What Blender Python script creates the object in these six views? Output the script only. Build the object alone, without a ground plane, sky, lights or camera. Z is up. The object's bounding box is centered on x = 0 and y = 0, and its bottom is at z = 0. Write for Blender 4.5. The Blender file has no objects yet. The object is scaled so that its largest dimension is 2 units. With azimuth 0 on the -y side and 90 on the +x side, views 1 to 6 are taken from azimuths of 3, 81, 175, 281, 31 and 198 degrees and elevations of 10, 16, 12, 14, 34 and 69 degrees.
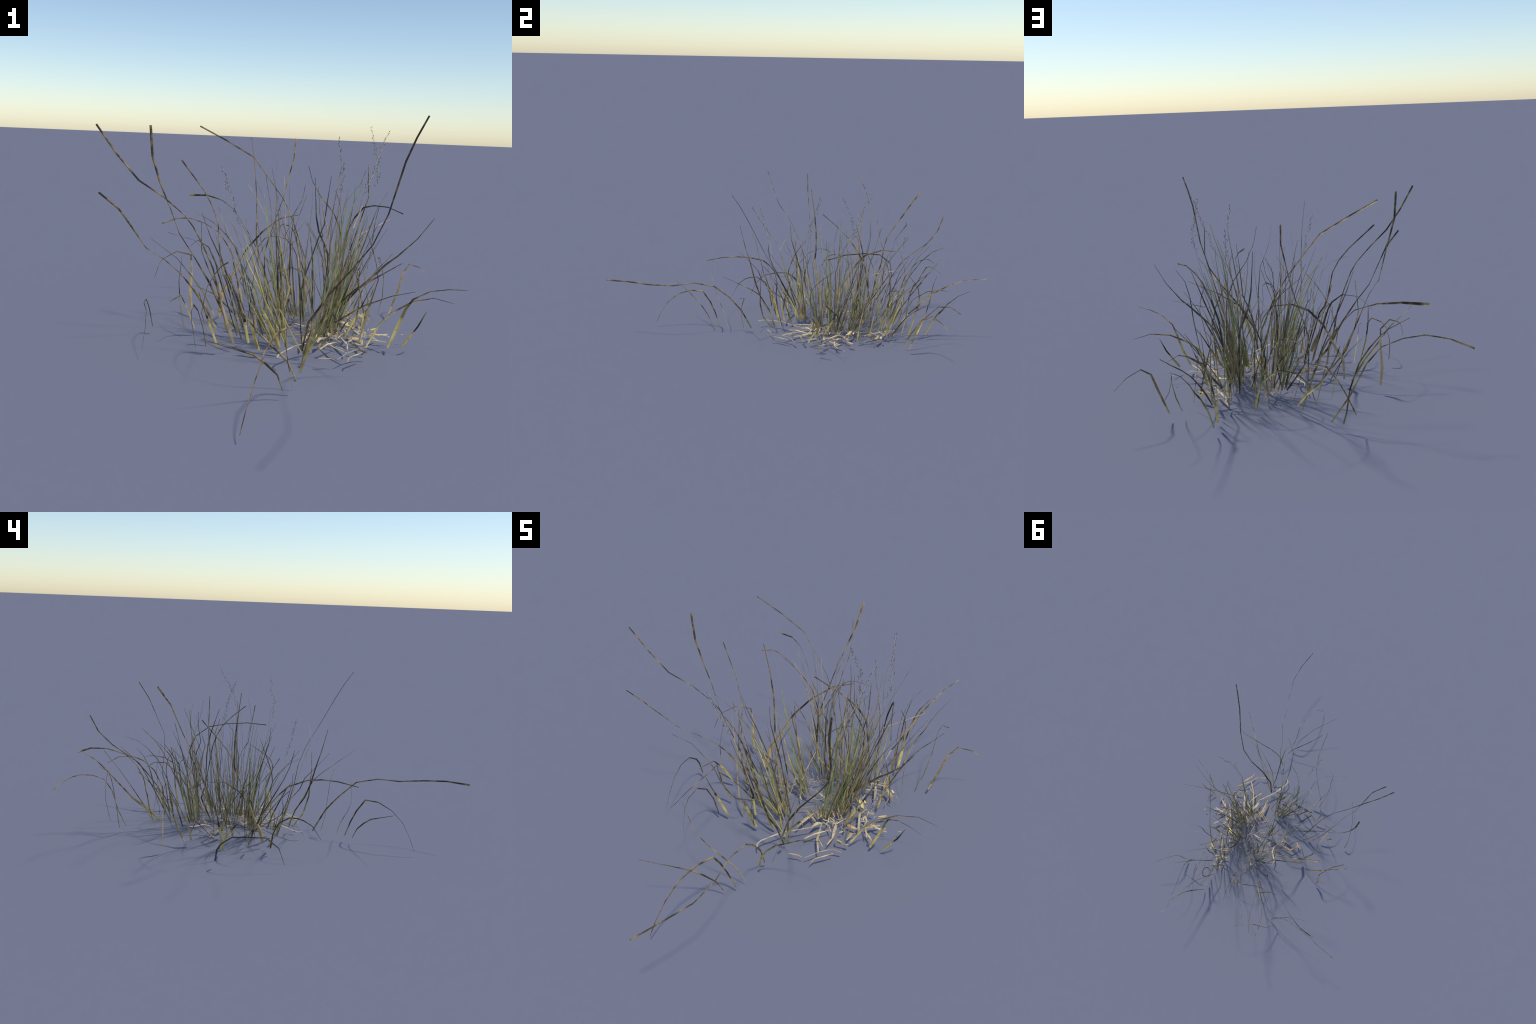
"""Dry tussock of bunch grass: bent leaf blades, fine tuft strands, flower stalks and straw litter."""
import bpy, math, random
from mathutils import Vector, Quaternion

SOIL = 0.034                       # height at which blades and litter start
rng = random.Random(7)

# ------------------------------------------------------------------ materials
def grass_material(name, stops, scale=30.0, fine=260.0, rough=0.6, translucent=0.10, vary=0.25):
    """Mottled fibre colour: broad patches picked from a colour ramp, fine streaks on top."""
    m = bpy.data.materials.new(name)
    m.use_nodes = True
    nt = m.node_tree
    nt.nodes.clear()
    N = nt.nodes.new
    out = N('ShaderNodeOutputMaterial')
    bsdf = N('ShaderNodeBsdfPrincipled')
    tc = N('ShaderNodeTexCoord')
    info = N('ShaderNodeObjectInfo')
    shift = N('ShaderNodeVectorMath'); shift.operation = 'ADD'
    seed = N('ShaderNodeMath'); seed.operation = 'MULTIPLY'; seed.inputs[1].default_value = 37.0
    nt.links.new(info.outputs['Random'], seed.inputs[0])
    nt.links.new(tc.outputs['Object'], shift.inputs[0])
    nt.links.new(seed.outputs[0], shift.inputs[1])
    patch = N('ShaderNodeTexNoise'); patch.inputs['Scale'].default_value = scale
    patch.inputs['Detail'].default_value = 2.0
    streak = N('ShaderNodeTexNoise'); streak.inputs['Scale'].default_value = fine
    streak.inputs['Detail'].default_value = 1.0
    nt.links.new(shift.outputs[0], patch.inputs['Vector'])
    nt.links.new(shift.outputs[0], streak.inputs['Vector'])
    mixf = N('ShaderNodeMath'); mixf.operation = 'MULTIPLY_ADD'
    mixf.inputs[1].default_value = 0.25
    nt.links.new(streak.outputs['Fac'], mixf.inputs[0])
    sc = N('ShaderNodeMath'); sc.operation = 'MULTIPLY'; sc.inputs[1].default_value = 0.75
    nt.links.new(patch.outputs['Fac'], sc.inputs[0])
    nt.links.new(sc.outputs[0], mixf.inputs[2])
    ramp = N('ShaderNodeValToRGB')
    el = ramp.color_ramp.elements
    while len(el) < len(stops):
        el.new(0.5)
    for e, (p, c) in zip(el, stops):
        e.position = p
        e.color = (c[0], c[1], c[2], 1)
    nt.links.new(mixf.outputs[0], ramp.inputs['Fac'])
    hsv = N('ShaderNodeHueSaturation')
    val = N('ShaderNodeMapRange')
    val.inputs['To Min'].default_value = 1.0 - vary
    val.inputs['To Max'].default_value = 1.0 + vary
    nt.links.new(info.outputs['Random'], val.inputs['Value'])
    nt.links.new(val.outputs[0], hsv.inputs['Value'])
    nt.links.new(ramp.outputs[0], hsv.inputs['Color'])
    nt.links.new(hsv.outputs[0], bsdf.inputs['Base Color'])
    bsdf.inputs['Roughness'].default_value = rough
    bsdf.inputs['Specular IOR Level'].default_value = 0.3
    trans = N('ShaderNodeBsdfTranslucent')
    nt.links.new(hsv.outputs[0], trans.inputs['Color'])
    mix = N('ShaderNodeMixShader'); mix.inputs[0].default_value = translucent
    nt.links.new(bsdf.outputs[0], mix.inputs[1])
    nt.links.new(trans.outputs[0], mix.inputs[2])
    nt.links.new(mix.outputs[0], out.inputs['Surface'])
    return m

MAT = {
    'dark':    grass_material('leaf_dark_brown', [(.36, (.050, .040, .026)), (.50, (.11, .085, .048)), (.64, (.28, .205, .10))]),
    'mottled': grass_material('leaf_mottled_gold', [(.38, (.055, .043, .025)), (.46, (.15, .110, .052)), (.54, (.35, .245, .105)), (.66, (.52, .38, .18))], scale=24),
    'olive':   grass_material('leaf_olive', [(.34, (.23, .19, .07)), (.52, (.40, .33, .125)), (.68, (.54, .44, .19))]),
    'yellow':  grass_material('leaf_yellow_green', [(.34, (.42, .34, .105)), (.50, (.62, .50, .17)), (.68, (.76, .62, .26))]),
    'scorch':  grass_material('leaf_scorched_band', [(.30, (.022, .017, .012)), (.70, (.06, .042, .024))]),
    'tan':     grass_material('leaf_tan', [(.34, (.52, .38, .19)), (.52, (.70, .53, .28)), (.68, (.80, .63, .37))]),
    'pale':    grass_material('straw_pale', [(.34, (.50, .39, .21)), (.50, (.70, .57, .35)), (.66, (.82, .70, .48))], translucent=.06),
    'straw':   grass_material('straw_golden', [(.34, (.38, .26, .11)), (.50, (.63, .47, .23)), (.66, (.76, .60, .33))], translucent=.06),
    'rust':    grass_material('straw_rust', [(.34, (.44, .26, .11)), (.52, (.64, .41, .18)), (.68, (.74, .51, .26))], translucent=.06),
    'litter':  grass_material('dead_leaf_yellow', [(.34, (.60, .47, .17)), (.50, (.78, .64, .27)), (.68, (.86, .75, .40))], scale=60, translucent=.06),
    'green':   grass_material('strand_green', [(.36, (.19, .22, .085)), (.50, (.36, .40, .155)), (.64, (.54, .56, .23))], scale=18),
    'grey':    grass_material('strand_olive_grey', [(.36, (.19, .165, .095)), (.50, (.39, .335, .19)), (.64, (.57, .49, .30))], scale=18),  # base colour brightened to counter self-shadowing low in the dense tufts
    'brown':   grass_material('strand_brown', [(.36, (.10, .075, .045)), (.52, (.29, .21, .11)), (.66, (.52, .38, .20))], scale=18),
    'mauve':   grass_material('strand_mauve', [(.36, (.24, .18, .13)), (.52, (.46, .35, .25)), (.66, (.64, .51, .37))], scale=18),
    'seed':    grass_material('spikelet_brown', [(.35, (.035, .030, .026)), (.65, (.13, .105, .075))]),
}

# ------------------------------------------------------------------ hierarchy
tussock = bpy.data.objects.new('grass_tussock', None)
bpy.context.scene.collection.objects.link(tussock)
tussock['label'] = 'dry wild grass tussock with bent brown blades and straw'
tussock['category'] = 'grass clump'

def add_object(name, verts, faces, mats, face_mats, parent=None, stuff=False, smooth=True):
    origin = Vector(verts[0])
    me = bpy.data.meshes.new(name)
    me.from_pydata([Vector(v) - origin for v in verts], [], faces)
    for m in mats:
        me.materials.append(MAT[m])
    me.polygons.foreach_set('material_index', face_mats)
    me.polygons.foreach_set('use_smooth', [smooth] * len(faces))
    me.update()
    ob = bpy.data.objects.new(name, me)
    bpy.context.scene.collection.objects.link(ob)
    ob.parent = parent or tussock
    ob.location = origin
    if stuff:
        ob['kind'] = 'stuff'
    return ob

# ------------------------------------------------------------------ ribbons
def resample(spine, step):
    """Straight runs between bends, as the dry blades snap rather than curve; returns (t, point)."""
    P = [Vector(p) for p in spine]
    seg = [(b - a).length for a, b in zip(P, P[1:])]
    total = sum(seg)
    out, s = [], 0.0
    for a, b, l in zip(P, P[1:], seg):
        n = max(1, int(round(l / step)))
        for k in range(n):
            f = k / n
            out.append(((s + l * f) / total, a.lerp(b, f)))
        s += l
    out.append((1.0, P[-1]))
    return out, total

def ribbon(spine, width_at, twist_at, fold=0.28, thick=0.0006, step=0.012, side_hint=None):
    """Folded leaf ribbon: keel below, two margins, a channel above; closed section of four edges."""
    pts, total = resample(spine, step)
    n = len(pts)
    tang = []
    for i in range(n):
        d = pts[min(i + 1, n - 1)][1] - pts[max(i - 1, 0)][1]
        tang.append(d.normalized())
    # a blade bends in the plane of its own width: find the level direction across that plane
    if side_hint is None:
        h = max((p - pts[0][1] for _, p in pts), key=lambda d: math.hypot(d.x, d.y))
        across = Vector((-h.y, h.x, 0))
        across = across.normalized() if across.length > 1e-4 else Vector((1, 0, 0))
    else:
        across = side_hint
    V, Fc = [], []
    for i, (t, p) in enumerate(pts):
        side = across.cross(tang[i])
        if side.length < .15:
            side = Vector((0, 0, 1)) - tang[i] * tang[i].z
        side.normalize()
        s = Quaternion(tang[i], twist_at(t)) @ side
        up = s.cross(tang[i])
        w = width_at(t) * 0.5
        keel = fold * 2 * w
        V += [p - s * w, p - up * keel, p + s * w, p - up * (keel - max(thick, 0.16 * w))]
    for i in range(n - 1):
        a, b = 4 * i, 4 * (i + 1)
        for k in range(4):
            k2 = (k + 1) % 4
            Fc.append((a + k, a + k2, b + k2, b + k))
    Fc.append((3, 2, 1, 0))
    e = 4 * (n - 1)
    Fc.append((e, e + 1, e + 2, e + 3))
    ts = [0.5 * (pts[i][0] + pts[i + 1][0]) for i in range(n - 1)]
    return V, Fc, ts, total

# zones of colour along a blade: (up to which fraction, material)
ZONES = {
    'mottled':    [(.10, 'olive'), (1, 'mottled')],
    'dark':       [(1, 'dark')],
    'oliveroot':  [(.04, 'tan'), (.35, 'olive'), (1, 'mottled')],
    'yellowroot': [(.26, 'yellow'), (.40, 'olive'), (1, 'mottled')],
    'scorched':   [(.44, 'yellow'), (.49, 'olive'), (.52, 'mottled'), (.60, 'scorch'), (1, 'dark')],
    'paleroot':   [(.10, 'dark'), (.22, 'tan'), (1, 'mottled')],
    'tanroot':    [(.42, 'tan'), (1, 'mottled')],
    'tan':        [(1, 'tan')],
    'green':      [(1, 'green')],
    'grey':       [(1, 'grey')],
    'brown':      [(1, 'brown')],
    'mauve':      [(1, 'mauve')],
    'yellow':     [(.7, 'yellow'), (1, 'olive')],
}

def zone_faces(style, ts):
    mats, idx = [], []
    for _, m in ZONES[style]:
        if m not in mats:
            mats.append(m)
    jit = [rng.uniform(-.05, .05)] * len(ZONES[style])
    for t in ts:
        for (u, m), j in zip(ZONES[style], jit):
            if u >= 1 or t <= u + j:
                idx += [mats.index(m)] * 4
                break
    idx += [idx[0], idx[-1]]
    return mats, idx

def wild_leaf(root, lean, length, style, width):
    """Free blade: rises along `lean`, then snaps outward in two or three bends."""
    d = Vector(lean).normalized()
    p = Vector(root)
    spine = [tuple(p)]
    n = rng.choice([4, 5, 5, 6])
    for k in range(n):
        p = p + d * (length / n)
        spine.append(tuple(p))
        d = (d + Vector((lean[0], lean[1], -.25)) * rng.uniform(0, .28) + Vector((rng.gauss(0, .09), rng.gauss(0, .09), 0))).normalized()
    leaf(style, width, width * .75, rng.choice([1.2, 1.5, 3]), spine)

def leaf(style, w_root, w_mid, w_tip, spine, turn=0.0):
    """One bent leaf blade; widths in millimetres at root, middle and tip."""
    ph, tw, roll = rng.uniform(0, 6.28), rng.uniform(-.6, .6), rng.gauss(0, .28)
    def width_at(t):
        if t < .15:
            w = w_root * (.75 + .25 * t / .15)
        elif t < .55:
            w = w_root + (w_mid - w_root) * (t - .15) / .40
        else:
            w = w_mid + (w_tip - w_mid) * (t - .55) / .45
        w *= 1 + .18 * math.sin(9 * t + ph)
        return WIDTH * w * .001
    V, Fc, ts, _ = ribbon(spine, width_at, lambda t: turn + roll + tw * t, fold=.28)
    mats, idx = zone_faces(style, ts)
    return add_object('leaf_blade', V, Fc, mats, idx, smooth=False)

WIDTH = 1.34
leaf('mottled', 6.9, 2.4, 7.2,
     spine=[(-0.204, 0.195, 0.036), (-0.212, 0.193, 0.099), (-0.238, 0.188, 0.186), (-0.259, 0.176, 0.277), (-0.295, 0.149, 0.368), (-0.333, 0.125, 0.444), (-0.363, 0.111, 0.486), (-0.437, 0.082, 0.553), (-0.519, 0.037, 0.613), (-0.593, 0.010, 0.705), (-0.658, -0.017, 0.805)])
leaf('mottled', 6.9, 2.4, 8.4,
     spine=[(0.104, 0.347, 0.038), (0.098, 0.393, 0.208), (0.100, 0.408, 0.281), (0.049, 0.439, 0.413), (0.018, 0.476, 0.482), (-0.011, 0.491, 0.533), (-0.141, 0.514, 0.698), (-0.259, 0.513, 0.763), (-0.371, 0.505, 0.818)])
leaf('dark', 6.2, 4.4, 4.5,
     spine=[(0.095, -0.036, 0.035), (0.110, -0.067, 0.147), (0.176, -0.089, 0.258), (0.249, -0.097, 0.353), (0.310, -0.126, 0.445), (0.346, -0.187, 0.556), (0.375, -0.274, 0.727), (0.396, -0.314, 0.799), (0.419, -0.357, 0.862)], turn=1.1)
leaf('mottled', 5.8, 2.0, 7.2,
     spine=[(-0.036, 0.643, 0.031), (-0.063, 0.657, 0.124), (-0.087, 0.659, 0.198), (-0.106, 0.662, 0.236), (-0.117, 0.662, 0.275), (-0.142, 0.665, 0.321), (-0.189, 0.684, 0.389), (-0.231, 0.719, 0.446), (-0.301, 0.786, 0.485), (-0.340, 0.815, 0.493), (-0.379, 0.840, 0.500), (-0.467, 0.867, 0.496)])
leaf('dark', 5.6, 5.5, 1.5,
     spine=[(0.100, -0.080, 0.035), (0.085, -0.112, 0.137), (0.080, -0.163, 0.220), (0.075, -0.189, 0.293), (0.059, -0.219, 0.412), (0.023, -0.241, 0.484), (0.003, -0.255, 0.542), (-0.009, -0.270, 0.607)])
leaf('mottled', 6.9, 2.4, 7.2,
     spine=[(-0.152, 0.169, 0.035), (-0.211, 0.171, 0.100), (-0.271, 0.183, 0.217), (-0.343, 0.194, 0.327), (-0.398, 0.207, 0.402), (-0.438, 0.221, 0.498), (-0.482, 0.225, 0.597), (-0.510, 0.219, 0.695), (-0.518, 0.215, 0.811)])
leaf('mottled', 6.9, 1.6, 6.0,
     spine=[(-0.242, 0.190, 0.035), (-0.273, 0.212, 0.083), (-0.285, 0.209, 0.109), (-0.319, 0.190, 0.166), (-0.340, 0.176, 0.199), (-0.377, 0.139, 0.258), (-0.428, 0.072, 0.322), (-0.486, 0.019, 0.372), (-0.547, -0.078, 0.503), (-0.559, -0.089, 0.522), (-0.618, -0.123, 0.578)])
leaf('dark', 4.5, 4.4, 5,
     spine=[(0.235, 0.440, 0.035), (0.252, 0.500, 0.200), (0.267, 0.532, 0.381), (0.293, 0.507, 0.459), (0.325, 0.437, 0.514), (0.357, 0.344, 0.532), (0.397, 0.229, 0.539), (0.439, 0.126, 0.527)])
leaf('mottled', 5.8, 2.0, 6.0,
     spine=[(-0.131, 0.763, 0.032), (-0.200, 0.778, 0.139), (-0.260, 0.785, 0.260), (-0.311, 0.804, 0.329), (-0.384, 0.832, 0.366), (-0.455, 0.859, 0.383), (-0.494, 0.881, 0.381), (-0.535, 0.896, 0.375), (-0.611, 0.923, 0.345)])
leaf('mottled', 5.6, 3.9, 2,
     spine=[(-0.173, 0.783, 0.032), (-0.185, 0.784, 0.075), (-0.198, 0.790, 0.171), (-0.233, 0.790, 0.268), (-0.272, 0.782, 0.319), (-0.316, 0.776, 0.363), (-0.344, 0.775, 0.384), (-0.422, 0.779, 0.423)])
leaf('mottled', 6.9, 3.2, 8.4,
     spine=[(0.088, -0.212, 0.030), (0.107, -0.271, 0.145), (0.115, -0.306, 0.189), (0.114, -0.340, 0.229), (0.144, -0.425, 0.306), (0.150, -0.537, 0.332), (0.167, -0.647, 0.325), (0.174, -0.774, 0.338), (0.149, -0.886, 0.351), (0.110, -0.998, 0.351)])
leaf('oliveroot', 7.8, 4.4, 2,
     spine=[(0.479, 0.584, 0.033), (0.515, 0.597, 0.141), (0.533, 0.620, 0.212), (0.565, 0.656, 0.248), (0.616, 0.689, 0.230), (0.658, 0.720, 0.195)])
leaf('mottled', 4.5, 4.4, 1.5,
     spine=[(0.037, -0.428, 0.032), (0.019, -0.451, 0.090), (-0.018, -0.485, 0.136), (-0.051, -0.519, 0.170), (-0.186, -0.624, 0.240)])
leaf('mottled', 4.5, 4.4, 1.5,
     spine=[(0.079, -0.342, 0.033), (0.045, -0.361, 0.106), (-0.046, -0.399, 0.201), (-0.090, -0.417, 0.263), (-0.138, -0.413, 0.381)])
leaf('oliveroot', 6.7, 4.4, 2,
     spine=[(0.430, 0.571, 0.033), (0.449, 0.597, 0.103), (0.455, 0.648, 0.180), (0.445, 0.740, 0.252), (0.443, 0.807, 0.248), (0.448, 0.837, 0.228), (0.461, 0.862, 0.211)])
leaf('mottled', 5.8, 2.8, 6.0,
     spine=[(-0.012, 0.551, 0.035), (-0.062, 0.648, 0.257), (-0.057, 0.712, 0.361), (-0.074, 0.860, 0.456), (-0.082, 0.895, 0.491), (-0.093, 0.928, 0.527), (-0.111, 0.966, 0.612)])
leaf('mottled', 5.8, 3.2, 4.8,
     spine=[(-0.130, 0.060, 0.035), (-0.192, 0.072, 0.243), (-0.212, 0.094, 0.281), (-0.225, 0.115, 0.322), (-0.243, 0.162, 0.456), (-0.269, 0.186, 0.516), (-0.308, 0.218, 0.573), (-0.407, 0.279, 0.682)])
leaf('oliveroot', 7.8, 4.4, 2,
     spine=[(-0.275, 0.395, 0.031), (-0.327, 0.416, 0.125), (-0.381, 0.418, 0.194), (-0.442, 0.406, 0.269), (-0.558, 0.380, 0.358)])
leaf('mottled', 5.6, 4.4, 2,
     spine=[(0.065, -0.387, 0.031), (0.048, -0.414, 0.118), (0.039, -0.441, 0.181), (0.039, -0.482, 0.243), (0.014, -0.549, 0.244), (-0.014, -0.619, 0.214), (-0.032, -0.678, 0.160), (-0.051, -0.717, 0.093), (-0.065, -0.746, 0.026)])
leaf('paleroot', 4.5, 6.6, 1.5,
     spine=[(0.244, 0.590, 0.033), (0.252, 0.620, 0.105), (0.261, 0.637, 0.139), (0.291, 0.673, 0.188), (0.335, 0.743, 0.288), (0.377, 0.831, 0.351), (0.402, 0.897, 0.382), (0.435, 0.999, 0.397)])
leaf('mottled', 3.4, 4.4, 1.5,
     spine=[(0.387, 0.498, 0.032), (0.375, 0.523, 0.112), (0.364, 0.572, 0.175), (0.350, 0.633, 0.265), (0.350, 0.710, 0.306), (0.350, 0.784, 0.311), (0.350, 0.835, 0.302)])
leaf('tanroot', 14.6, 6.6, 3,
     spine=[(-0.252, 0.366, 0.035), (-0.244, 0.393, 0.133), (-0.209, 0.414, 0.194), (-0.154, 0.454, 0.311), (-0.093, 0.483, 0.384), (-0.017, 0.564, 0.438), (0.065, 0.620, 0.452)])
leaf('tanroot', 9.0, 5.5, 2,
     spine=[(-0.385, 0.472, 0.037), (-0.393, 0.470, 0.110), (-0.387, 0.472, 0.198), (-0.390, 0.456, 0.277), (-0.442, 0.403, 0.298), (-0.466, 0.381, 0.285), (-0.493, 0.363, 0.270), (-0.505, 0.352, 0.252), (-0.520, 0.327, 0.194)])
leaf('mottled', 5.8, 3.2, 6.0,
     spine=[(-0.070, 0.530, 0.035), (-0.081, 0.561, 0.270), (-0.076, 0.576, 0.305), (-0.067, 0.582, 0.345), (-0.033, 0.581, 0.453), (-0.014, 0.589, 0.518), (0.027, 0.690, 0.700), (0.030, 0.748, 0.784)])
leaf('yellowroot', 6.7, 4.4, 2,
     spine=[(0.087, -0.257, 0.033), (0.112, -0.275, 0.116), (0.137, -0.276, 0.160), (0.174, -0.277, 0.201), (0.277, -0.278, 0.272), (0.361, -0.287, 0.310), (0.427, -0.321, 0.335)])
leaf('dark', 5.6, 4.4, 1.5,
     spine=[(-0.493, 0.179, 0.034), (-0.501, 0.169, 0.092), (-0.503, 0.151, 0.123), (-0.501, 0.100, 0.161), (-0.494, 0.028, 0.167), (-0.466, -0.057, 0.162), (-0.455, -0.115, 0.114), (-0.461, -0.146, 0.037)])
leaf('scorched', 9.0, 5.5, 1.5,
     spine=[(-0.209, -0.030, 0.032), (-0.263, -0.074, 0.199), (-0.275, -0.085, 0.245)])
leaf('yellowroot', 7.8, 4.4, 1.5,
     spine=[(0.304, 0.737, 0.032), (0.320, 0.760, 0.107), (0.343, 0.783, 0.168), (0.364, 0.802, 0.204), (0.378, 0.821, 0.242), (0.404, 0.863, 0.293), (0.433, 0.916, 0.330)])
leaf('mottled', 4.5, 5.0, 3,
     spine=[(0.240, 0.420, 0.035), (0.245, 0.430, 0.200), (0.231, 0.389, 0.423), (0.200, 0.358, 0.493), (0.143, 0.313, 0.561), (0.106, 0.250, 0.623), (0.087, 0.177, 0.684)])
leaf('yellowroot', 9.5, 4.4, 1.2,
     spine=[(0.414, 0.081, 0.031), (0.445, 0.090, 0.111), (0.457, 0.087, 0.146), (0.468, 0.078, 0.183), (0.488, 0.053, 0.226), (0.538, 0.018, 0.265), (0.594, -0.016, 0.283), (0.653, -0.052, 0.292)])
leaf('yellowroot', 7.8, 4.4, 1.2,
     spine=[(0.331, 0.066, 0.033), (0.378, 0.092, 0.115), (0.421, 0.106, 0.156), (0.496, 0.124, 0.199), (0.579, 0.139, 0.215), (0.659, 0.145, 0.196)])
leaf('scorched', 6.7, 5.5, 1,
     spine=[(0.465, 0.091, 0.033), (0.520, 0.094, 0.114), (0.548, 0.092, 0.175)])
leaf('mottled', 6.7, 4.4, 4,
     spine=[(-0.259, 0.069, 0.041), (-0.281, 0.040, 0.132), (-0.268, 0.010, 0.198), (-0.254, -0.024, 0.249), (-0.225, -0.065, 0.302), (-0.196, -0.109, 0.343), (-0.163, -0.198, 0.374), (-0.157, -0.270, 0.382), (-0.159, -0.350, 0.379), (-0.165, -0.450, 0.361)])
leaf('dark', 5.6, 4.4, 1.5,
     spine=[(-0.250, -0.042, 0.033), (-0.263, -0.054, 0.113), (-0.277, -0.080, 0.176), (-0.286, -0.133, 0.211), (-0.280, -0.172, 0.211), (-0.282, -0.202, 0.204), (-0.272, -0.245, 0.177), (-0.251, -0.290, 0.104)])
leaf('yellowroot', 9.0, 5.5, 1.2,
     spine=[(0.103, -0.101, 0.036), (0.125, -0.152, 0.111), (0.158, -0.174, 0.201), (0.195, -0.178, 0.338), (0.215, -0.172, 0.435)])
leaf('yellowroot', 7.8, 5.5, 1.2,
     spine=[(0.100, -0.070, 0.035), (0.156, -0.135, 0.174), (0.231, -0.191, 0.280), (0.257, -0.232, 0.317), (0.368, -0.398, 0.435)])
leaf('dark', 6.7, 5.5, 1.5,
     spine=[(0.190, 0.300, 0.035), (0.254, 0.242, 0.149), (0.294, 0.164, 0.226), (0.326, 0.152, 0.260), (0.395, 0.151, 0.332), (0.433, 0.145, 0.365), (0.497, 0.117, 0.438), (0.547, 0.085, 0.521)])
leaf('mottled', 4.5, 4.4, 1.5,
     spine=[(-0.215, 0.815, 0.080), (-0.173, 0.858, 0.178), (-0.141, 0.871, 0.240), (-0.099, 0.879, 0.299), (-0.072, 0.891, 0.311), (-0.043, 0.902, 0.310), (0.015, 0.929, 0.292)])
leaf('yellowroot', 9.0, 6.6, 1.5,
     spine=[(-0.022, 0.602, 0.033), (-0.053, 0.654, 0.102), (-0.097, 0.735, 0.177), (-0.127, 0.808, 0.267), (-0.139, 0.861, 0.328), (-0.140, 0.924, 0.382), (-0.130, 0.997, 0.413)])
leaf('mottled', 5.6, 4.4, 2,
     spine=[(0.090, 0.620, 0.035), (0.100, 0.640, 0.200), (0.076, 0.678, 0.295), (0.050, 0.730, 0.351), (0.019, 0.784, 0.380), (-0.015, 0.850, 0.377), (-0.040, 0.904, 0.342)])
leaf('scorched', 6.7, 6.6, 1,
     spine=[(-0.364, 0.167, 0.034), (-0.385, 0.182, 0.129), (-0.394, 0.196, 0.215), (-0.389, 0.227, 0.314)])
leaf('scorched', 7.8, 5.5, 1.5,
     spine=[(-0.328, 0.193, 0.032), (-0.352, 0.157, 0.117), (-0.370, 0.106, 0.183), (-0.399, 0.033, 0.173)])
leaf('tanroot', 11.2, 5.5, 3,
     spine=[(-0.092, 0.248, 0.035), (-0.100, 0.215, 0.200), (-0.095, 0.184, 0.370), (-0.100, 0.190, 0.423), (-0.102, 0.187, 0.541), (-0.110, 0.175, 0.647), (-0.128, 0.156, 0.780)])
leaf('yellowroot', 5.6, 4.4, 1.5,
     spine=[(0.146, 0.641, 0.035), (0.134, 0.652, 0.110), (0.112, 0.659, 0.166), (0.089, 0.660, 0.188), (0.040, 0.652, 0.206), (-0.023, 0.634, 0.179), (-0.071, 0.626, 0.126), (-0.094, 0.629, 0.046)])
leaf('yellowroot', 7.8, 4.4, 1.2,
     spine=[(0.290, 0.694, 0.032), (0.298, 0.735, 0.164), (0.311, 0.746, 0.242), (0.332, 0.745, 0.309), (0.346, 0.742, 0.339), (0.389, 0.739, 0.404)])
leaf('dark', 4.5, 4.4, 1.2,
     spine=[(0.363, 0.415, 0.029), (0.343, 0.441, 0.118), (0.337, 0.443, 0.142), (0.303, 0.434, 0.264)])
leaf('yellowroot', 6.7, 4.4, 1.2,
     spine=[(0.304, 0.092, 0.035), (0.337, 0.094, 0.181), (0.359, 0.063, 0.288), (0.354, 0.065, 0.317), (0.350, 0.077, 0.344), (0.343, 0.105, 0.372), (0.327, 0.200, 0.433)])
leaf('dark', 5.6, 5.5, 2,
     spine=[(0.200, 0.450, 0.035), (0.191, 0.478, 0.306), (0.169, 0.472, 0.356), (0.147, 0.458, 0.403), (0.133, 0.431, 0.464), (0.126, 0.446, 0.549), (0.119, 0.445, 0.629)])
leaf('dark', 6.7, 5.5, 2,
     spine=[(0.100, 0.360, 0.035), (0.085, 0.410, 0.159), (0.102, 0.391, 0.237), (0.146, 0.400, 0.386), (0.166, 0.399, 0.441), (0.170, 0.386, 0.508), (0.181, 0.343, 0.643)])
leaf('yellow', 12.3, 8.8, 4,
     spine=[(-0.060, -0.038, 0.031), (-0.078, -0.048, 0.084), (-0.090, -0.065, 0.143), (-0.085, -0.090, 0.201)])
leaf('yellow', 12.3, 8.8, 4,
     spine=[(0.012, -0.008, 0.034), (-0.011, -0.019, 0.095), (-0.034, -0.022, 0.141), (-0.060, -0.013, 0.180), (-0.067, -0.004, 0.214)])
leaf('yellow', 10.1, 7.7, 3,
     spine=[(0.037, 0.009, 0.033), (0.033, 0.008, 0.084), (0.018, 0.012, 0.160), (0.013, 0.006, 0.228)])
leaf('scorched', 9.0, 6.6, 2,
     spine=[(-0.102, 0.027, 0.034), (-0.118, 0.035, 0.111), (-0.130, 0.028, 0.186)])
leaf('tan', 15.7, 11.0, 5,
     spine=[(-0.156, 0.013, 0.034), (-0.184, 0.029, 0.106), (-0.210, 0.057, 0.175), (-0.224, 0.078, 0.247)])
leaf('mottled', 5.6, 4.4, 2,
     spine=[(0.279, 0.120, 0.035), (0.294, 0.126, 0.112), (0.299, 0.128, 0.161), (0.303, 0.129, 0.230), (0.286, 0.123, 0.313), (0.250, 0.110, 0.385), (0.229, 0.102, 0.428)])
leaf('scorched', 6.7, 5.5, 1,
     spine=[(0.259, 0.167, 0.035), (0.302, 0.192, 0.120), (0.324, 0.205, 0.163), (0.347, 0.218, 0.212), (0.372, 0.233, 0.256)])
leaf('yellowroot', 6.7, 4.4, 1.2,
     spine=[(0.337, 0.337, 0.035), (0.351, 0.345, 0.118), (0.373, 0.358, 0.172), (0.395, 0.371, 0.238)])
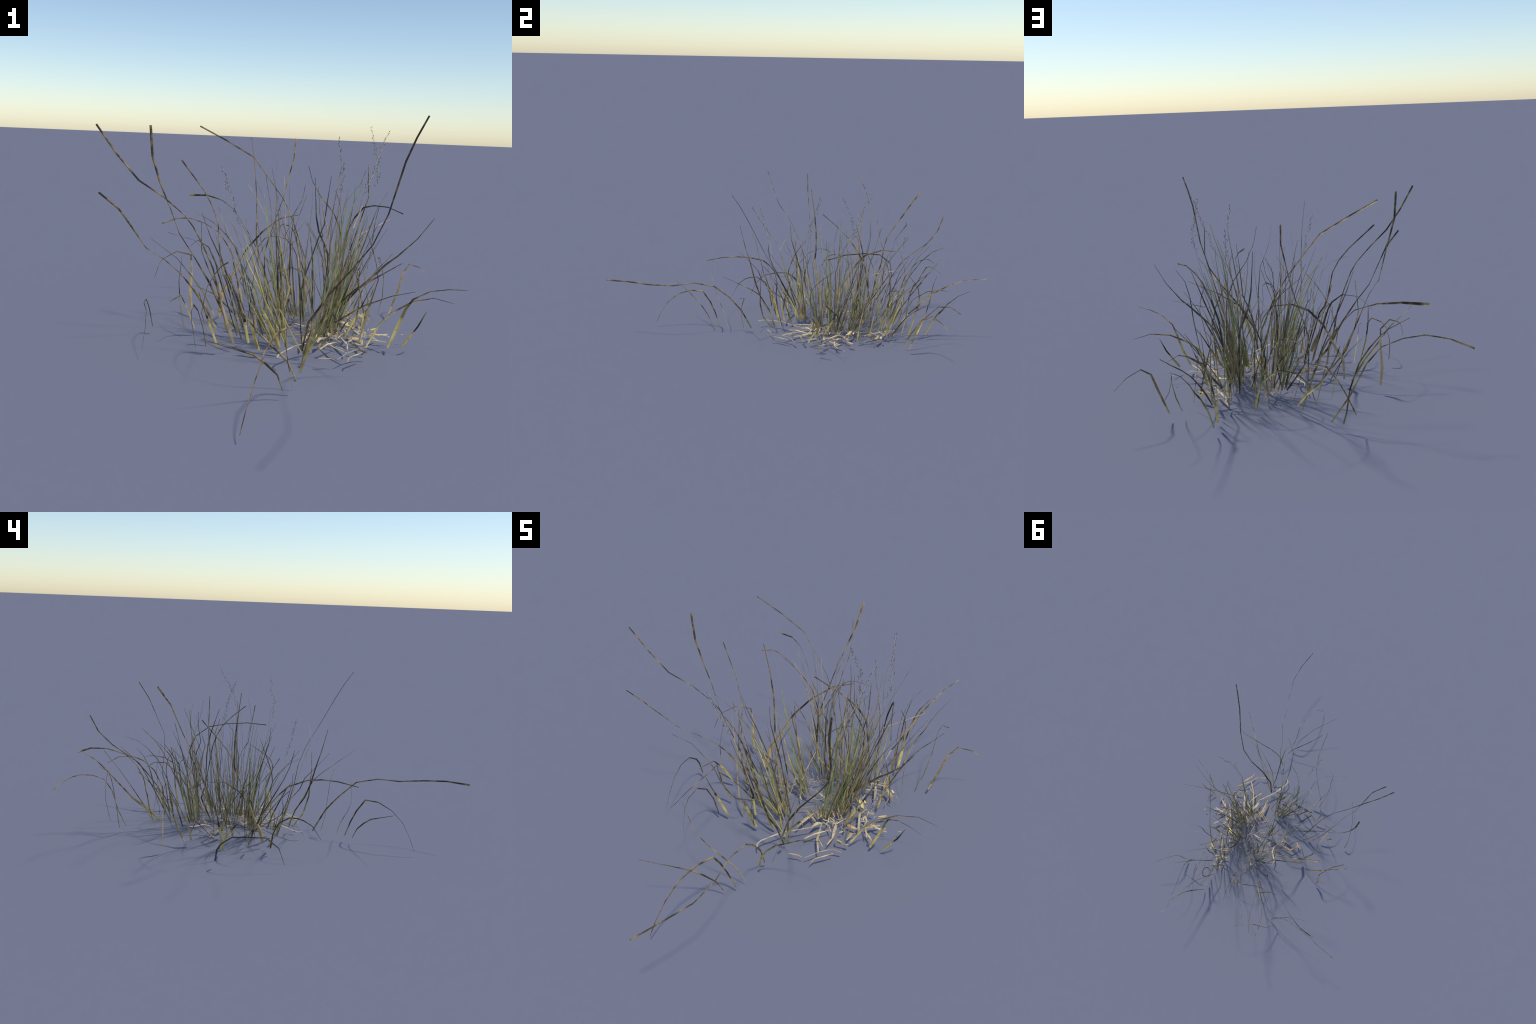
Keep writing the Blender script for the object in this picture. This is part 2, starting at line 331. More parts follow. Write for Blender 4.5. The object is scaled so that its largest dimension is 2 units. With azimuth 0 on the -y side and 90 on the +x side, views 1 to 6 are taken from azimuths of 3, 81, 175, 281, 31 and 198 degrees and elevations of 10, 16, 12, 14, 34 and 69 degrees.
leaf('yellow', 9.0, 6.6, 2,
     spine=[(0.242, 0.544, 0.035), (0.248, 0.578, 0.148), (0.251, 0.603, 0.223), (0.254, 0.620, 0.317), (0.257, 0.644, 0.395)])
leaf('yellow', 9.0, 5.5, 2,
     spine=[(0.224, 0.435, 0.035), (0.232, 0.492, 0.114), (0.239, 0.538, 0.179), (0.244, 0.568, 0.243)])
leaf('yellowroot', 6.7, 4.4, 1.5,
     spine=[(0.298, 0.642, 0.035), (0.304, 0.679, 0.187), (0.305, 0.687, 0.250), (0.303, 0.675, 0.312), (0.296, 0.626, 0.377)])
leaf('yellowroot', 6.7, 4.4, 1.5,
     spine=[(0.288, 0.604, 0.035), (0.291, 0.625, 0.153), (0.292, 0.632, 0.257), (0.295, 0.651, 0.325), (0.302, 0.696, 0.372), (0.309, 0.745, 0.408)])
leaf('yellowroot', 6.7, 4.4, 1.5,
     spine=[(0.334, 0.346, 0.035), (0.350, 0.344, 0.096), (0.376, 0.342, 0.136)])
leaf('dark', 6.7, 4.4, 2,
     spine=[(0.005, 0.450, 0.035), (-0.041, 0.454, 0.099), (-0.090, 0.458, 0.172)])
leaf('grey', 4.5, 4, 1.8,
     spine=[(0.055, 0.434, 0.035), (0.025, 0.482, 0.370), (0.020, 0.501, 0.418), (0.014, 0.543, 0.581)])
leaf('brown', 4.5, 4, 1.8,
     spine=[(0.246, 0.512, 0.035), (0.210, 0.648, 0.323), (0.190, 0.675, 0.389), (0.173, 0.711, 0.445), (0.161, 0.784, 0.512)])
leaf('mottled', 4.5, 4, 1.8,
     spine=[(-0.212, 0.252, 0.035), (-0.262, 0.362, 0.159), (-0.307, 0.346, 0.259), (-0.326, 0.323, 0.317), (-0.322, 0.275, 0.442)])
leaf('dark', 4.5, 4, 1.8,
     spine=[(-0.152, 0.108, 0.035), (-0.230, 0.102, 0.273), (-0.243, 0.126, 0.308), (-0.280, 0.188, 0.358), (-0.337, 0.276, 0.370), (-0.380, 0.352, 0.330)])
leaf('mauve', 4.5, 4, 1.8,
     spine=[(0.253, 0.538, 0.035), (0.240, 0.435, 0.422), (0.261, 0.499, 0.582)])
leaf('dark', 2.6, 2.4, 1.2,
     spine=[(-0.128, 0.122, 0.035), (-0.138, -0.066, 0.170), (-0.161, -0.082, 0.204), (-0.183, -0.105, 0.263), (-0.202, -0.121, 0.335), (-0.215, -0.130, 0.363), (-0.287, -0.141, 0.434), (-0.375, -0.152, 0.457)])
leaf('grey', 4.5, 4, 1.8,
     spine=[(-0.181, 0.095, 0.035), (-0.166, -0.014, 0.409), (-0.217, 0.043, 0.497)])
leaf('scorched', 4.5, 3.6, 1.2,
     spine=[(0.091, -0.042, 0.035), (0.008, -0.076, 0.197), (0.000, -0.143, 0.283), (-0.001, -0.165, 0.342), (0.004, -0.221, 0.406), (0.057, -0.281, 0.473)])
leaf('mottled', 4.5, 4, 1.8,
     spine=[(0.176, 0.268, 0.035), (0.316, 0.188, 0.575), (0.310, 0.210, 0.697)])
leaf('yellowroot', 4.5, 4, 1.8,
     spine=[(0.226, 0.330, 0.035), (0.227, 0.377, 0.497), (0.220, 0.360, 0.544), (0.199, 0.343, 0.586)])
leaf('mauve', 4.5, 4, 1.8,
     spine=[(0.085, 0.488, 0.035), (0.060, 0.552, 0.387), (0.091, 0.550, 0.439), (0.113, 0.554, 0.484)])
leaf('tan', 4.5, 4, 1.8,
     spine=[(0.101, -0.040, 0.035), (0.239, -0.162, 0.502), (0.265, -0.145, 0.575)])
leaf('dark', 4.5, 4, 1.8,
     spine=[(-0.119, 0.097, 0.035), (-0.083, -0.069, 0.348), (-0.057, -0.094, 0.412), (-0.014, -0.107, 0.488)])
leaf('green', 4.5, 4, 1.8,
     spine=[(0.262, 0.502, 0.035), (0.246, 0.449, 0.361), (0.332, 0.589, 0.610)])
leaf('green', 4.5, 4, 1.8,
     spine=[(0.186, 0.171, 0.035), (0.244, 0.079, 0.528), (0.276, 0.077, 0.634), (0.287, 0.055, 0.681)])
leaf('dark', 4.5, 4, 1.8,
     spine=[(0.011, 0.084, 0.035), (0.008, 0.004, 0.303), (0.012, 0.012, 0.360), (0.014, 0.043, 0.437), (0.051, 0.087, 0.522)])
leaf('mauve', 4.5, 4, 1.8,
     spine=[(0.057, 0.418, 0.035), (-0.084, 0.438, 0.315), (-0.106, 0.369, 0.437)])
leaf('yellow', 3.2, 3.4, 1.2,
     spine=[(0.031, 0.049, 0.035), (-0.115, 0.094, 0.311), (-0.178, 0.090, 0.459), (-0.210, 0.088, 0.515)])
leaf('yellow', 3.2, 3.4, 1.2,
     spine=[(-0.002, 0.089, 0.035), (-0.113, 0.094, 0.374), (-0.148, 0.092, 0.429), (-0.195, 0.089, 0.472)])
leaf('green', 3.2, 3.4, 1.2,
     spine=[(-0.019, 0.096, 0.035), (-0.067, 0.097, 0.254), (-0.138, 0.092, 0.373)])
leaf('dark', 4.5, 4, 1.8,
     spine=[(-0.050, 0.095, 0.035), (-0.120, 0.093, 0.273), (-0.144, 0.092, 0.318)])
leaf('mauve', 3.2, 3.4, 1.2,
     spine=[(-0.002, 0.326, 0.035), (-0.031, 0.257, 0.231), (-0.007, 0.259, 0.286), (0.032, 0.261, 0.339)])
leaf('tan', 3.2, 3.4, 1.2,
     spine=[(0.065, 0.423, 0.035), (0.014, 0.427, 0.352), (-0.009, 0.426, 0.638)])
leaf('grey', 3.2, 3.4, 1.2,
     spine=[(0.054, 0.417, 0.035), (0.174, 0.437, 0.278), (0.141, 0.435, 0.366), (0.100, 0.432, 0.440)])
leaf('brown', 3.2, 3.4, 1.2,
     spine=[(0.189, 0.242, 0.035), (0.187, 0.249, 0.388), (0.211, 0.250, 0.502), (0.212, 0.250, 0.550), (0.197, 0.249, 0.585)])
leaf('mottled', 3.2, 3.4, 1.2,
     spine=[(0.070, 0.425, 0.035), (0.030, 0.428, 0.348), (0.001, 0.426, 0.384), (-0.015, 0.426, 0.416), (-0.022, 0.425, 0.472), (-0.040, 0.424, 0.508)])
leaf('yellowroot', 3.2, 3.4, 1.2,
     spine=[(0.229, 0.246, 0.035), (0.225, 0.251, 0.490), (0.244, 0.252, 0.600)])
leaf('mauve', 3.2, 3.4, 1.2,
     spine=[(0.210, 0.281, 0.035), (0.205, 0.250, 0.508), (0.229, 0.251, 0.667)])
leaf('tan', 3.2, 3.4, 1.2,
     spine=[(0.221, 0.340, 0.035), (0.194, 0.349, 0.366), (0.146, 0.346, 0.549)])
leaf('grey', 3.2, 3.4, 1.2,
     spine=[(0.206, 0.261, 0.035), (0.270, 0.254, 0.571), (0.269, 0.254, 0.618)])
leaf('yellow', 3.2, 3.4, 1.2,
     spine=[(0.029, 0.095, 0.035), (-0.050, 0.076, 0.253), (-0.114, 0.037, 0.424), (-0.140, 0.021, 0.469)])
leaf('scorched', 4.5, 3.6, 1.2,
     spine=[(-0.015, 0.120, 0.035), (0.011, 0.112, 0.223), (-0.025, 0.091, 0.478)])
leaf('green', 3.2, 3.4, 1.2,
     spine=[(-0.003, 0.254, 0.035), (-0.012, 0.243, 0.167), (-0.072, 0.207, 0.525)])
leaf('mauve', 3.2, 3.4, 1.2,
     spine=[(0.033, 0.272, 0.035), (-0.009, 0.246, 0.214), (-0.028, 0.234, 0.498)])
leaf('yellow', 3.2, 3.4, 1.2,
     spine=[(-0.008, 0.113, 0.035), (0.039, 0.130, 0.223), (0.014, 0.115, 0.319), (-0.033, 0.086, 0.557)])
leaf('green', 3.2, 3.4, 1.2,
     spine=[(-0.067, 0.120, 0.035), (-0.090, 0.051, 0.225), (-0.167, 0.004, 0.344)])
leaf('green', 3.2, 3.4, 1.2,
     spine=[(-0.029, 0.067, 0.035), (-0.082, 0.056, 0.225), (-0.125, 0.030, 0.299), (-0.162, 0.008, 0.382)])
leaf('green', 3.2, 3.4, 1.2,
     spine=[(0.021, 0.274, 0.035), (-0.018, 0.240, 0.184), (-0.075, 0.205, 0.573)])
leaf('yellowroot', 3.2, 3.4, 1.2,
     spine=[(0.006, 0.238, 0.035), (-0.001, 0.250, 0.178), (-0.022, 0.237, 0.368), (-0.029, 0.233, 0.497)])
leaf('green', 3.2, 3.4, 1.2,
     spine=[(0.016, 0.259, 0.035), (0.010, 0.257, 0.177), (-0.006, 0.247, 0.356)])
leaf('scorched', 4.5, 3.6, 1.2,
     spine=[(0.088, 0.445, 0.035), (0.008, 0.399, 0.161), (-0.004, 0.391, 0.304), (-0.030, 0.375, 0.435)])
leaf('grey', 3.2, 3.4, 1.2,
     spine=[(0.214, 0.372, 0.035), (0.121, 0.296, 0.256), (0.127, 0.299, 0.313), (0.145, 0.310, 0.374), (0.167, 0.324, 0.417), (0.195, 0.341, 0.449)])
leaf('dark', 4.5, 4, 1.8,
     spine=[(0.056, 0.411, 0.035), (0.033, 0.413, 0.149), (0.032, 0.413, 0.367), (0.040, 0.418, 0.461)])
leaf('mottled', 3.2, 3.4, 1.2,
     spine=[(0.222, 0.362, 0.035), (0.144, 0.310, 0.482), (0.131, 0.302, 0.601)])
leaf('yellowroot', 3.2, 3.4, 1.2,
     spine=[(0.326, 0.404, 0.035), (0.369, 0.444, 0.361), (0.377, 0.448, 0.458), (0.392, 0.458, 0.526), (0.424, 0.477, 0.580)])
leaf('mauve', 3.2, 3.4, 1.2,
     spine=[(0.285, 0.350, 0.035), (0.300, 0.412, 0.398), (0.444, 0.500, 0.463)])
leaf('yellowroot', 6, 4.5, 1.5,
     spine=[(0.314, 0.510, 0.035), (0.314, 0.508, 0.104), (0.330, 0.518, 0.176), (0.341, 0.525, 0.339)])
leaf('green', 3.2, 3.4, 1.2,
     spine=[(0.014, 0.259, 0.032), (-0.040, 0.227, 0.330)])
leaf('brown', 3.2, 3.4, 1.2,
     spine=[(0.177, 0.251, 0.035), (0.167, 0.253, 0.338), (0.213, 0.250, 0.687)])
leaf('green', 3.2, 3.4, 1.2,
     spine=[(0.191, 0.265, 0.035), (0.241, 0.247, 0.558), (0.292, 0.243, 0.628)])
leaf('yellowroot', 3.2, 3.4, 1.2,
     spine=[(0.019, 0.412, 0.035), (-0.032, 0.437, 0.538), (-0.061, 0.440, 0.665)])
leaf('mauve', 3.2, 3.4, 1.2,
     spine=[(0.074, 0.453, 0.035), (-0.051, 0.439, 0.436), (-0.133, 0.446, 0.633)])
leaf('tan', 3.2, 3.4, 1.2,
     spine=[(0.017, 0.420, 0.035), (-0.074, 0.441, 0.453), (-0.122, 0.445, 0.540), (-0.159, 0.448, 0.589)])
leaf('grey', 3.2, 3.4, 1.2,
     spine=[(0.022, 0.248, 0.035), (-0.135, 0.272, 0.254), (-0.146, 0.273, 0.468)])
leaf('brown', 3.2, 3.4, 1.2,
     spine=[(0.152, 0.426, 0.035), (0.042, 0.456, 0.400), (0.089, 0.452, 0.554)])
leaf('mottled', 3.2, 3.4, 1.2,
     spine=[(0.127, 0.429, 0.035), (0.035, 0.457, 0.464), (0.072, 0.454, 0.535), (0.081, 0.453, 0.594)])
leaf('green', 3.2, 3.4, 1.2,
     spine=[(0.048, 0.450, 0.035), (-0.017, 0.453, 0.138), (-0.042, 0.455, 0.190), (-0.050, 0.456, 0.305), (-0.045, 0.455, 0.353)])
leaf('dark', 4.5, 4, 1.8,
     spine=[(0.023, 0.446, 0.035), (0.044, 0.479, 0.157), (-0.026, 0.485, 0.245), (-0.061, 0.487, 0.263)])
leaf('dark', 4.5, 4, 1.8,
     spine=[(0.024, 0.115, 0.035), (-0.012, 0.085, 0.320), (-0.022, 0.026, 0.516), (-0.023, 0.019, 0.599)])
leaf('yellow', 3.2, 3.4, 1.2,
     spine=[(0.005, 0.123, 0.035), (-0.012, 0.087, 0.249), (-0.019, 0.042, 0.389), (-0.027, -0.006, 0.502)])
leaf('brown', 3.2, 3.4, 1.2,
     spine=[(0.217, 0.237, 0.035), (0.207, 0.234, 0.385), (0.210, 0.250, 0.456), (0.214, 0.275, 0.528), (0.222, 0.329, 0.593)])
leaf('mottled', 3.2, 3.4, 1.2,
     spine=[(0.194, 0.334, 0.035), (0.238, 0.529, 0.374), (0.228, 0.462, 0.591), (0.225, 0.445, 0.679)])
leaf('yellowroot', 3.2, 3.4, 1.2,
     spine=[(0.267, 0.471, 0.035), (0.246, 0.536, 0.231), (0.252, 0.579, 0.382), (0.260, 0.630, 0.480)])
leaf('mauve', 3.2, 3.4, 1.2,
     spine=[(0.198, 0.344, 0.035), (0.223, 0.436, 0.227), (0.231, 0.484, 0.316), (0.235, 0.509, 0.379), (0.237, 0.524, 0.441)])
leaf('tan', 3.2, 3.4, 1.2,
     spine=[(-0.016, 0.342, 0.035), (-0.041, 0.443, 0.591), (-0.039, 0.431, 0.698)])
leaf('grey', 3.2, 3.4, 1.2,
     spine=[(0.075, 0.345, 0.035), (0.111, 0.322, 0.515), (0.106, 0.348, 0.614)])
leaf('brown', 3.2, 3.4, 1.2,
     spine=[(-0.010, 0.124, 0.035), (0.015, -0.030, 0.349), (0.033, -0.126, 0.479)])
leaf('mottled', 3.2, 3.4, 1.2,
     spine=[(0.175, 0.164, 0.035), (0.177, 0.071, 0.452), (0.181, 0.047, 0.512)])
leaf('yellowroot', 6, 4.5, 1.5,
     spine=[(0.234, 0.512, 0.035), (0.237, 0.531, 0.127), (0.238, 0.539, 0.233), (0.238, 0.539, 0.296), (0.236, 0.529, 0.373)])
leaf('yellowroot', 6, 4.5, 1.5,
     spine=[(0.123, 0.547, 0.035), (0.131, 0.596, 0.149), (0.137, 0.637, 0.215)])
leaf('yellowroot', 6, 4.5, 1.5,
     spine=[(0.135, 0.589, 0.035), (0.139, 0.617, 0.189)])
leaf('yellowroot', 6, 4.5, 1.5,
     spine=[(0.032, 0.026, 0.035), (0.027, -0.001, 0.123), (0.017, -0.065, 0.263), (0.012, -0.101, 0.316)])
leaf('brown', 3.2, 3.4, 1.2,
     spine=[(0.032, 0.031, 0.035), (0.038, 0.001, 0.117), (0.046, -0.042, 0.208)])
leaf('mottled', 3.2, 3.4, 1.2,
     spine=[(-0.064, -0.044, 0.035), (-0.060, -0.067, 0.124), (-0.059, -0.068, 0.202), (-0.062, -0.056, 0.263)])
leaf('scorched', 4.5, 3.6, 1.2,
     spine=[(-0.167, 0.555, 0.035), (-0.179, 0.554, 0.101), (-0.212, 0.552, 0.200), (-0.222, 0.552, 0.260)])
leaf('mauve', 3.2, 3.4, 1.2,
     spine=[(-0.148, 0.135, 0.035), (-0.179, 0.137, 0.139)])
leaf('yellowroot', 6, 4.5, 1.5,
     spine=[(-0.051, 0.235, 0.035), (-0.070, 0.236, 0.087), (-0.113, 0.240, 0.117)])
leaf('brown', 3.2, 3.4, 1.2,
     spine=[(-0.069, 0.467, 0.035), (-0.077, 0.508, 0.170)])
leaf('mottled', 3.2, 3.4, 1.2,
     spine=[(0.146, 0.631, 0.035), (0.149, 0.649, 0.110), (0.149, 0.647, 0.170), (0.147, 0.637, 0.208)])

# loose blades that fill the skirt of the tussock
STYLES = ['mottled', 'yellowroot', 'dark', 'mottled', 'oliveroot']
for cx, cy, rx, ry, lx, ly, n in [(.10, .53, .13, .10, -.05, .38, 5), (.26, .48, .06, .12, .15, .30, 3),
                                  (-.12, .28, .12, .18, -.40, .00, 3), (-.02, .05, .10, .06, -.25, -.35, 2),
                                  (-.10, .56, .08, .06, -.12, .35, 1)]:
    for _ in range(n):
        root = (cx + rx * rng.uniform(-1, 1), cy + ry * rng.uniform(-1, 1), SOIL)
        wild_leaf(root, (lx + rng.gauss(0, .16), ly + rng.gauss(0, .16), 1.0), rng.uniform(.22, .55), rng.choice(STYLES), rng.uniform(3.2, 5.5))

# ------------------------------------------------------------------ fine tuft strands
def strand_spine(root, lean, length, sag):
    """Springy strand: leaves the root along `lean`, then bows outward and droops by `sag`."""
    d = Vector(lean).normalized()
    out = Vector((d.x, d.y, 0))
    pts, n = [], 5
    for k in range(n + 1):
        f = k / n
        p = Vector(root) + d * (length * f)
        p += out * (sag * .6 * length * f * f) - Vector((0, 0, sag * length * f ** 2.5))
        pts.append(p)
    return pts

small = {}                              # short strands gathered per colour
count = [0]
def strand(root, lean, length, sag, width, mat):
    ph, tw, roll = rng.uniform(0, 6.28), rng.uniform(-.8, .8), rng.gauss(0, .5)
    V, Fc, ts, _ = ribbon(strand_spine(root, lean, length, sag),
                          lambda t: .001 * width * (min(.75 + t, 1.0) * (1 - .75 * t ** 3) * (1 + .2 * math.sin(11 * t + ph))),
                          lambda t: roll + tw * t, fold=.3, step=.06)
    if count[0] < 220 and length > .2:
        count[0] += 1
        add_object('leaf_strand', V, Fc, [mat], [0] * len(Fc), smooth=False)
    else:
        vs, fs = small.setdefault(mat, ([], []))
        o = len(vs)
        vs += V
        fs += [tuple(i + o for i in f) for f in Fc]

def tuft(n, core, spread, lean, fan, length, mats, width=(3.2, 6.6), sag=.08):
    """n strands from an oval root patch; `fan` opens them away from the patch centre."""
    for _ in range(n):
        a, r = rng.uniform(0, 6.283), math.sqrt(rng.random())
        ex, ey = math.cos(a) * r, math.sin(a) * r
        root = (core[0] + ex * spread[0] + ey * spread[2], core[1] + ey * spread[1], SOIL)
        d = (lean[0] + ex * fan[0] + rng.gauss(0, .07), lean[1] + ey * fan[1] + rng.gauss(0, .07), 1.0)
        L = rng.uniform(*length) * (1 - .25 * r)
        strand(root, d, L, sag * rng.uniform(0, 2), rng.uniform(*width), rng.choice(mats))

MIX = ['green', 'grey', 'grey', 'brown', 'grey', 'green', 'olive', 'mauve', 'dark']
tuft(16, (.165, .165), (.024, .024, 0), (.18, -.08), (.12, .14), (.20, .68), MIX)
tuft(28, (.208, .240), (.028, .042, 0), (.19, .02), (.12, .16), (.22, .70), MIX)
tuft(24, (.205, .345), (.030, .040, 0), (.15, .18), (.16, .24), (.20, .60), MIX)
tuft(18, (-.005, .100), (.030, .030, 0), (-.32, -.20), (.20, .24), (.18, .55), MIX + ['yellow', 'tan', 'yellow'])
tuft(8, (.018, .255), (.026, .022, 0), (-.26, -.14), (.16, .16), (.22, .55), MIX)
tuft(4, (-.090, .195), (.025, .025, 0), (-.16, -.10), (.22, .22), (.20, .45), MIX)
tuft(16, (.058, .430), (.055, .030, 0), (-.08, .04), (.24, .26), (.20, .58), ['green', 'grey', 'green', 'brown', 'tan', 'dark'])
tuft(10, (.150, .148), (.016, .016, 0), (.02, -.02), (.5, .5), (.05, .14), ['brown', 'grey', 'tan'], width=(4, 7))
tuft(8, (.000, .085), (.014, .014, 0), (-.05, -.02), (.5, .5), (.04, .12), ['brown', 'grey', 'tan'], width=(4, 7))
tuft(10, (.225, .210), (.02, .02, 0), (.1, .02), (.4, .4), (.05, .14), ['brown', 'grey', 'tan'], width=(4, 7))
# a low broken strand that hangs below the soil line
strand((.094, -.164, .0005), (.1, .9, 1.0), .07, 0.0, 1.6, 'dark')
for mat, (vs, fs) in small.items():
    add_object('strand_fringe', vs, fs, [mat], [0] * len(fs), stuff=True, smooth=False)

# ------------------------------------------------------------------ flower stalks
def flower_stalk(spine):
    """Thin culm whose upper third carries loose spikelets on hair-fine pedicels."""
    V, Fc, ts, total = ribbon(spine, lambda t: .0032 - .0022 * t, lambda t: 0.0, fold=.5, step=.02)
    mats = ['grey', 'tan']
    idx = []
    for t in ts:
        idx += [1 if t > .55 else 0] * 4
    idx += [0, 1]
    stalk = add_object('flower_stalk', V, Fc, mats, idx)
    pts, _ = resample(spine, .004)
    vs, fs = [], []
    for t, p in pts:
        if t < .70 or rng.random() > .62:
            continue
        up = (Vector(spine[-1]) - Vector(spine[-2])).normalized()
        out = Vector((rng.gauss(0, 1), rng.gauss(0, 1), rng.gauss(0, .4)))
        out = (out - up * out.dot(up)).normalized()
        reach = rng.uniform(.002, .011) * (1.15 - .8 * (t - .7) / .3)
        base = p + out * reach + up * reach
        ax = (up + out * .35).normalized()
        l, w = rng.uniform(.005, .010), rng.uniform(.0009, .0016)
        s1 = ax.cross(out).normalized() * w
        s2 = ax.cross(s1).normalized() * w
        o = len(vs)
        m = base + ax * l * .45
        vs += [base, m + s1, m + s2, m - s1, m - s2, base + ax * l]
        for k in range(4):
            a, b = o + 1 + k, o + 1 + (k + 1) % 4
            fs += [(o, b, a), (o + 5, a, b)]
        o = len(vs)                                    # pedicel
        h = Vector((.0003, 0, 0)); g = Vector((0, .0003, 0))
        vs += [p - h, p + h, p + g, base - h, base + h, base + g]
        fs += [(o, o + 1, o + 4, o + 3), (o + 1, o + 2, o + 5, o + 4), (o + 2, o, o + 3, o + 5)]
    ob = add_object('spikelet_cluster', vs, fs, ['seed'], [0] * len(fs), parent=stalk, stuff=True, smooth=False)
    ob.location = Vector(vs[0]) - stalk.location

flower_stalk(spine=[(0.200, 0.330, 0.035), (0.215, 0.350, 0.300), (0.227, 0.338, 0.548), (0.224, 0.312, 0.661), (0.196, 0.261, 0.791)])
flower_stalk(spine=[(0.165, 0.150, 0.035), (0.200, 0.120, 0.300), (0.266, 0.076, 0.540), (0.288, 0.062, 0.606), (0.302, 0.058, 0.639), (0.317, 0.062, 0.671), (0.329, 0.077, 0.720), (0.362, 0.101, 0.817)])
flower_stalk(spine=[(0.210, 0.240, 0.035), (0.270, 0.230, 0.250), (0.321, 0.238, 0.471), (0.347, 0.259, 0.587), (0.358, 0.280, 0.650), (0.358, 0.301, 0.695), (0.345, 0.319, 0.741), (0.328, 0.370, 0.834)])
flower_stalk(spine=[(0.000, 0.090, 0.035), (-0.050, 0.020, 0.200), (-0.100, -0.073, 0.379), (-0.128, -0.078, 0.470), (-0.173, -0.113, 0.586), (-0.197, -0.129, 0.675)])

# ------------------------------------------------------------------ straw litter
def straw(kind, width, path, lift=None):
    """A fallen straw lying on the soil along a plan-view path, slightly rolled and bowed."""
    base = SOIL + rng.uniform(.000, .008) if lift is None else lift
    n = len(path)
    spine = [(x, y, base + rng.uniform(-.004, .010) + (.006 if 0 < i < n - 1 else 0)) for i, (x, y) in enumerate(path)]
    husk = kind == 'husk'
    ph, tw = rng.uniform(-.5, .5), rng.uniform(-.8, .8)
    V, Fc, ts, _ = ribbon(spine, lambda t: .0020 * width * ((.55 + .45 * math.sin(3.14 * min(t * 1.15, 1))) if not husk else (.45 + .75 * t)),
                          lambda t: 1.57 + ph + tw * t, fold=.20, step=.008)
    mats = ['pale', 'straw'] if husk else [kind]
    idx = []
    for t in ts:
        idx += [1 if husk and t > .62 else 0] * 4
    return add_object('sheath_husk' if husk else 'straw', V, Fc, mats, idx + [0, len(mats) - 1], smooth=False)

straw('pale', 4, [(0.026, -0.167), (0.010, -0.144), (0.016, -0.119), (0.066, -0.040), (0.117, 0.011), (0.156, 0.050), (0.174, 0.112)])
straw('straw', 3.5, [(0.100, 0.027), (0.109, 0.100), (0.125, 0.170)])
straw('straw', 3, [(0.063, 0.161), (0.113, 0.122), (0.147, 0.103)])
straw('straw', 3, [(0.159, -0.011), (0.186, 0.029), (0.224, 0.092)])
straw('pale', 4.5, [(0.252, -0.065), (0.210, 0.006), (0.176, 0.113)])
straw('pale', 3, [(0.165, 0.146), (0.230, 0.144), (0.254, 0.191)])
straw('straw', 3.5, [(0.167, 0.222), (0.206, 0.176)])
straw('pale', 4.5, [(0.262, 0.036), (0.242, 0.106), (0.229, 0.150)])
straw('husk', 5.2, [(0.216, -0.115), (0.254, -0.064), (0.294, -0.026), (0.327, -0.009)])
straw('straw', 3, [(0.151, -0.130), (0.190, -0.115), (0.207, -0.117)])
straw('straw', 3.5, [(0.181, 0.116), (0.220, 0.100), (0.237, 0.078)])
straw('straw', 3, [(0.259, -0.001), (0.261, 0.042), (0.258, 0.078)])
straw('straw', 3, [(0.279, 0.047), (0.288, 0.033), (0.309, 0.037)])
straw('straw', 3, [(0.032, 0.157), (0.069, 0.175), (0.108, 0.201)])
straw('pale', 3, [(0.022, 0.215), (-0.002, 0.244)])
straw('straw', 3, [(0.042, 0.248), (0.077, 0.261)])
straw('pale', 6, [(0.153, 0.061), (0.162, 0.098), (0.178, 0.121)])
straw('straw', 2.5, [(0.214, 0.009), (0.254, -0.028)])
straw('straw', 4, [(0.250, -0.132), (0.256, -0.105), (0.307, -0.043)])
straw('straw', 4, [(0.316, 0.064), (0.320, 0.109), (0.331, 0.124)])
straw('husk', 5.2, [(0.338, 0.137), (0.311, 0.198), (0.294, 0.243), (0.295, 0.281)])
straw('straw', 4, [(0.317, 0.226), (0.316, 0.250), (0.339, 0.214), (0.339, 0.184)])
straw('straw', 3, [(0.381, 0.121), (0.353, 0.169), (0.334, 0.187)])
straw('pale', 3, [(0.362, 0.204), (0.417, 0.189), (0.436, 0.202)])
straw('rust', 6, [(0.354, 0.175), (0.394, 0.228)])
straw('rust', 6, [(0.273, 0.164), (0.323, 0.157)])
straw('pale', 5, [(0.302, 0.382), (0.282, 0.444), (0.260, 0.487)])
straw('straw', 4, [(0.228, 0.490), (0.310, 0.502)])
straw('straw', 3, [(0.254, 0.519), (0.264, 0.531)])
straw('straw', 3, [(0.233, 0.426), (0.281, 0.447), (0.309, 0.460)])
straw('straw', 3, [(0.300, 0.489), (0.289, 0.539), (0.308, 0.536)])
straw('straw', 4, [(0.395, 0.113), (0.411, 0.100)])
straw('straw', 3, [(0.366, 0.267), (0.400, 0.296)])
straw('straw', 3.5, [(0.320, 0.036), (0.338, 0.038)])
straw('straw', 4, [(0.277, 0.050), (0.289, 0.029), (0.310, 0.035)])
straw('straw', 3, [(0.267, 0.095), (0.282, 0.104)])
straw('straw', 3, [(0.324, 0.257), (0.319, 0.273), (0.335, 0.264)])
straw('straw', 3, [(0.481, 0.223), (0.493, 0.224)])
straw('straw', 4, [(-0.072, 0.441), (-0.077, 0.412), (-0.045, 0.362), (-0.045, 0.325), (-0.070, 0.292)])
straw('straw', 3, [(0.089, 0.530), (0.098, 0.500), (0.080, 0.461)])
straw('straw', 3, [(0.065, 0.495), (0.074, 0.456)])
straw('rust', 4.5, [(-0.092, 0.297), (-0.155, 0.313), (-0.206, 0.259)])
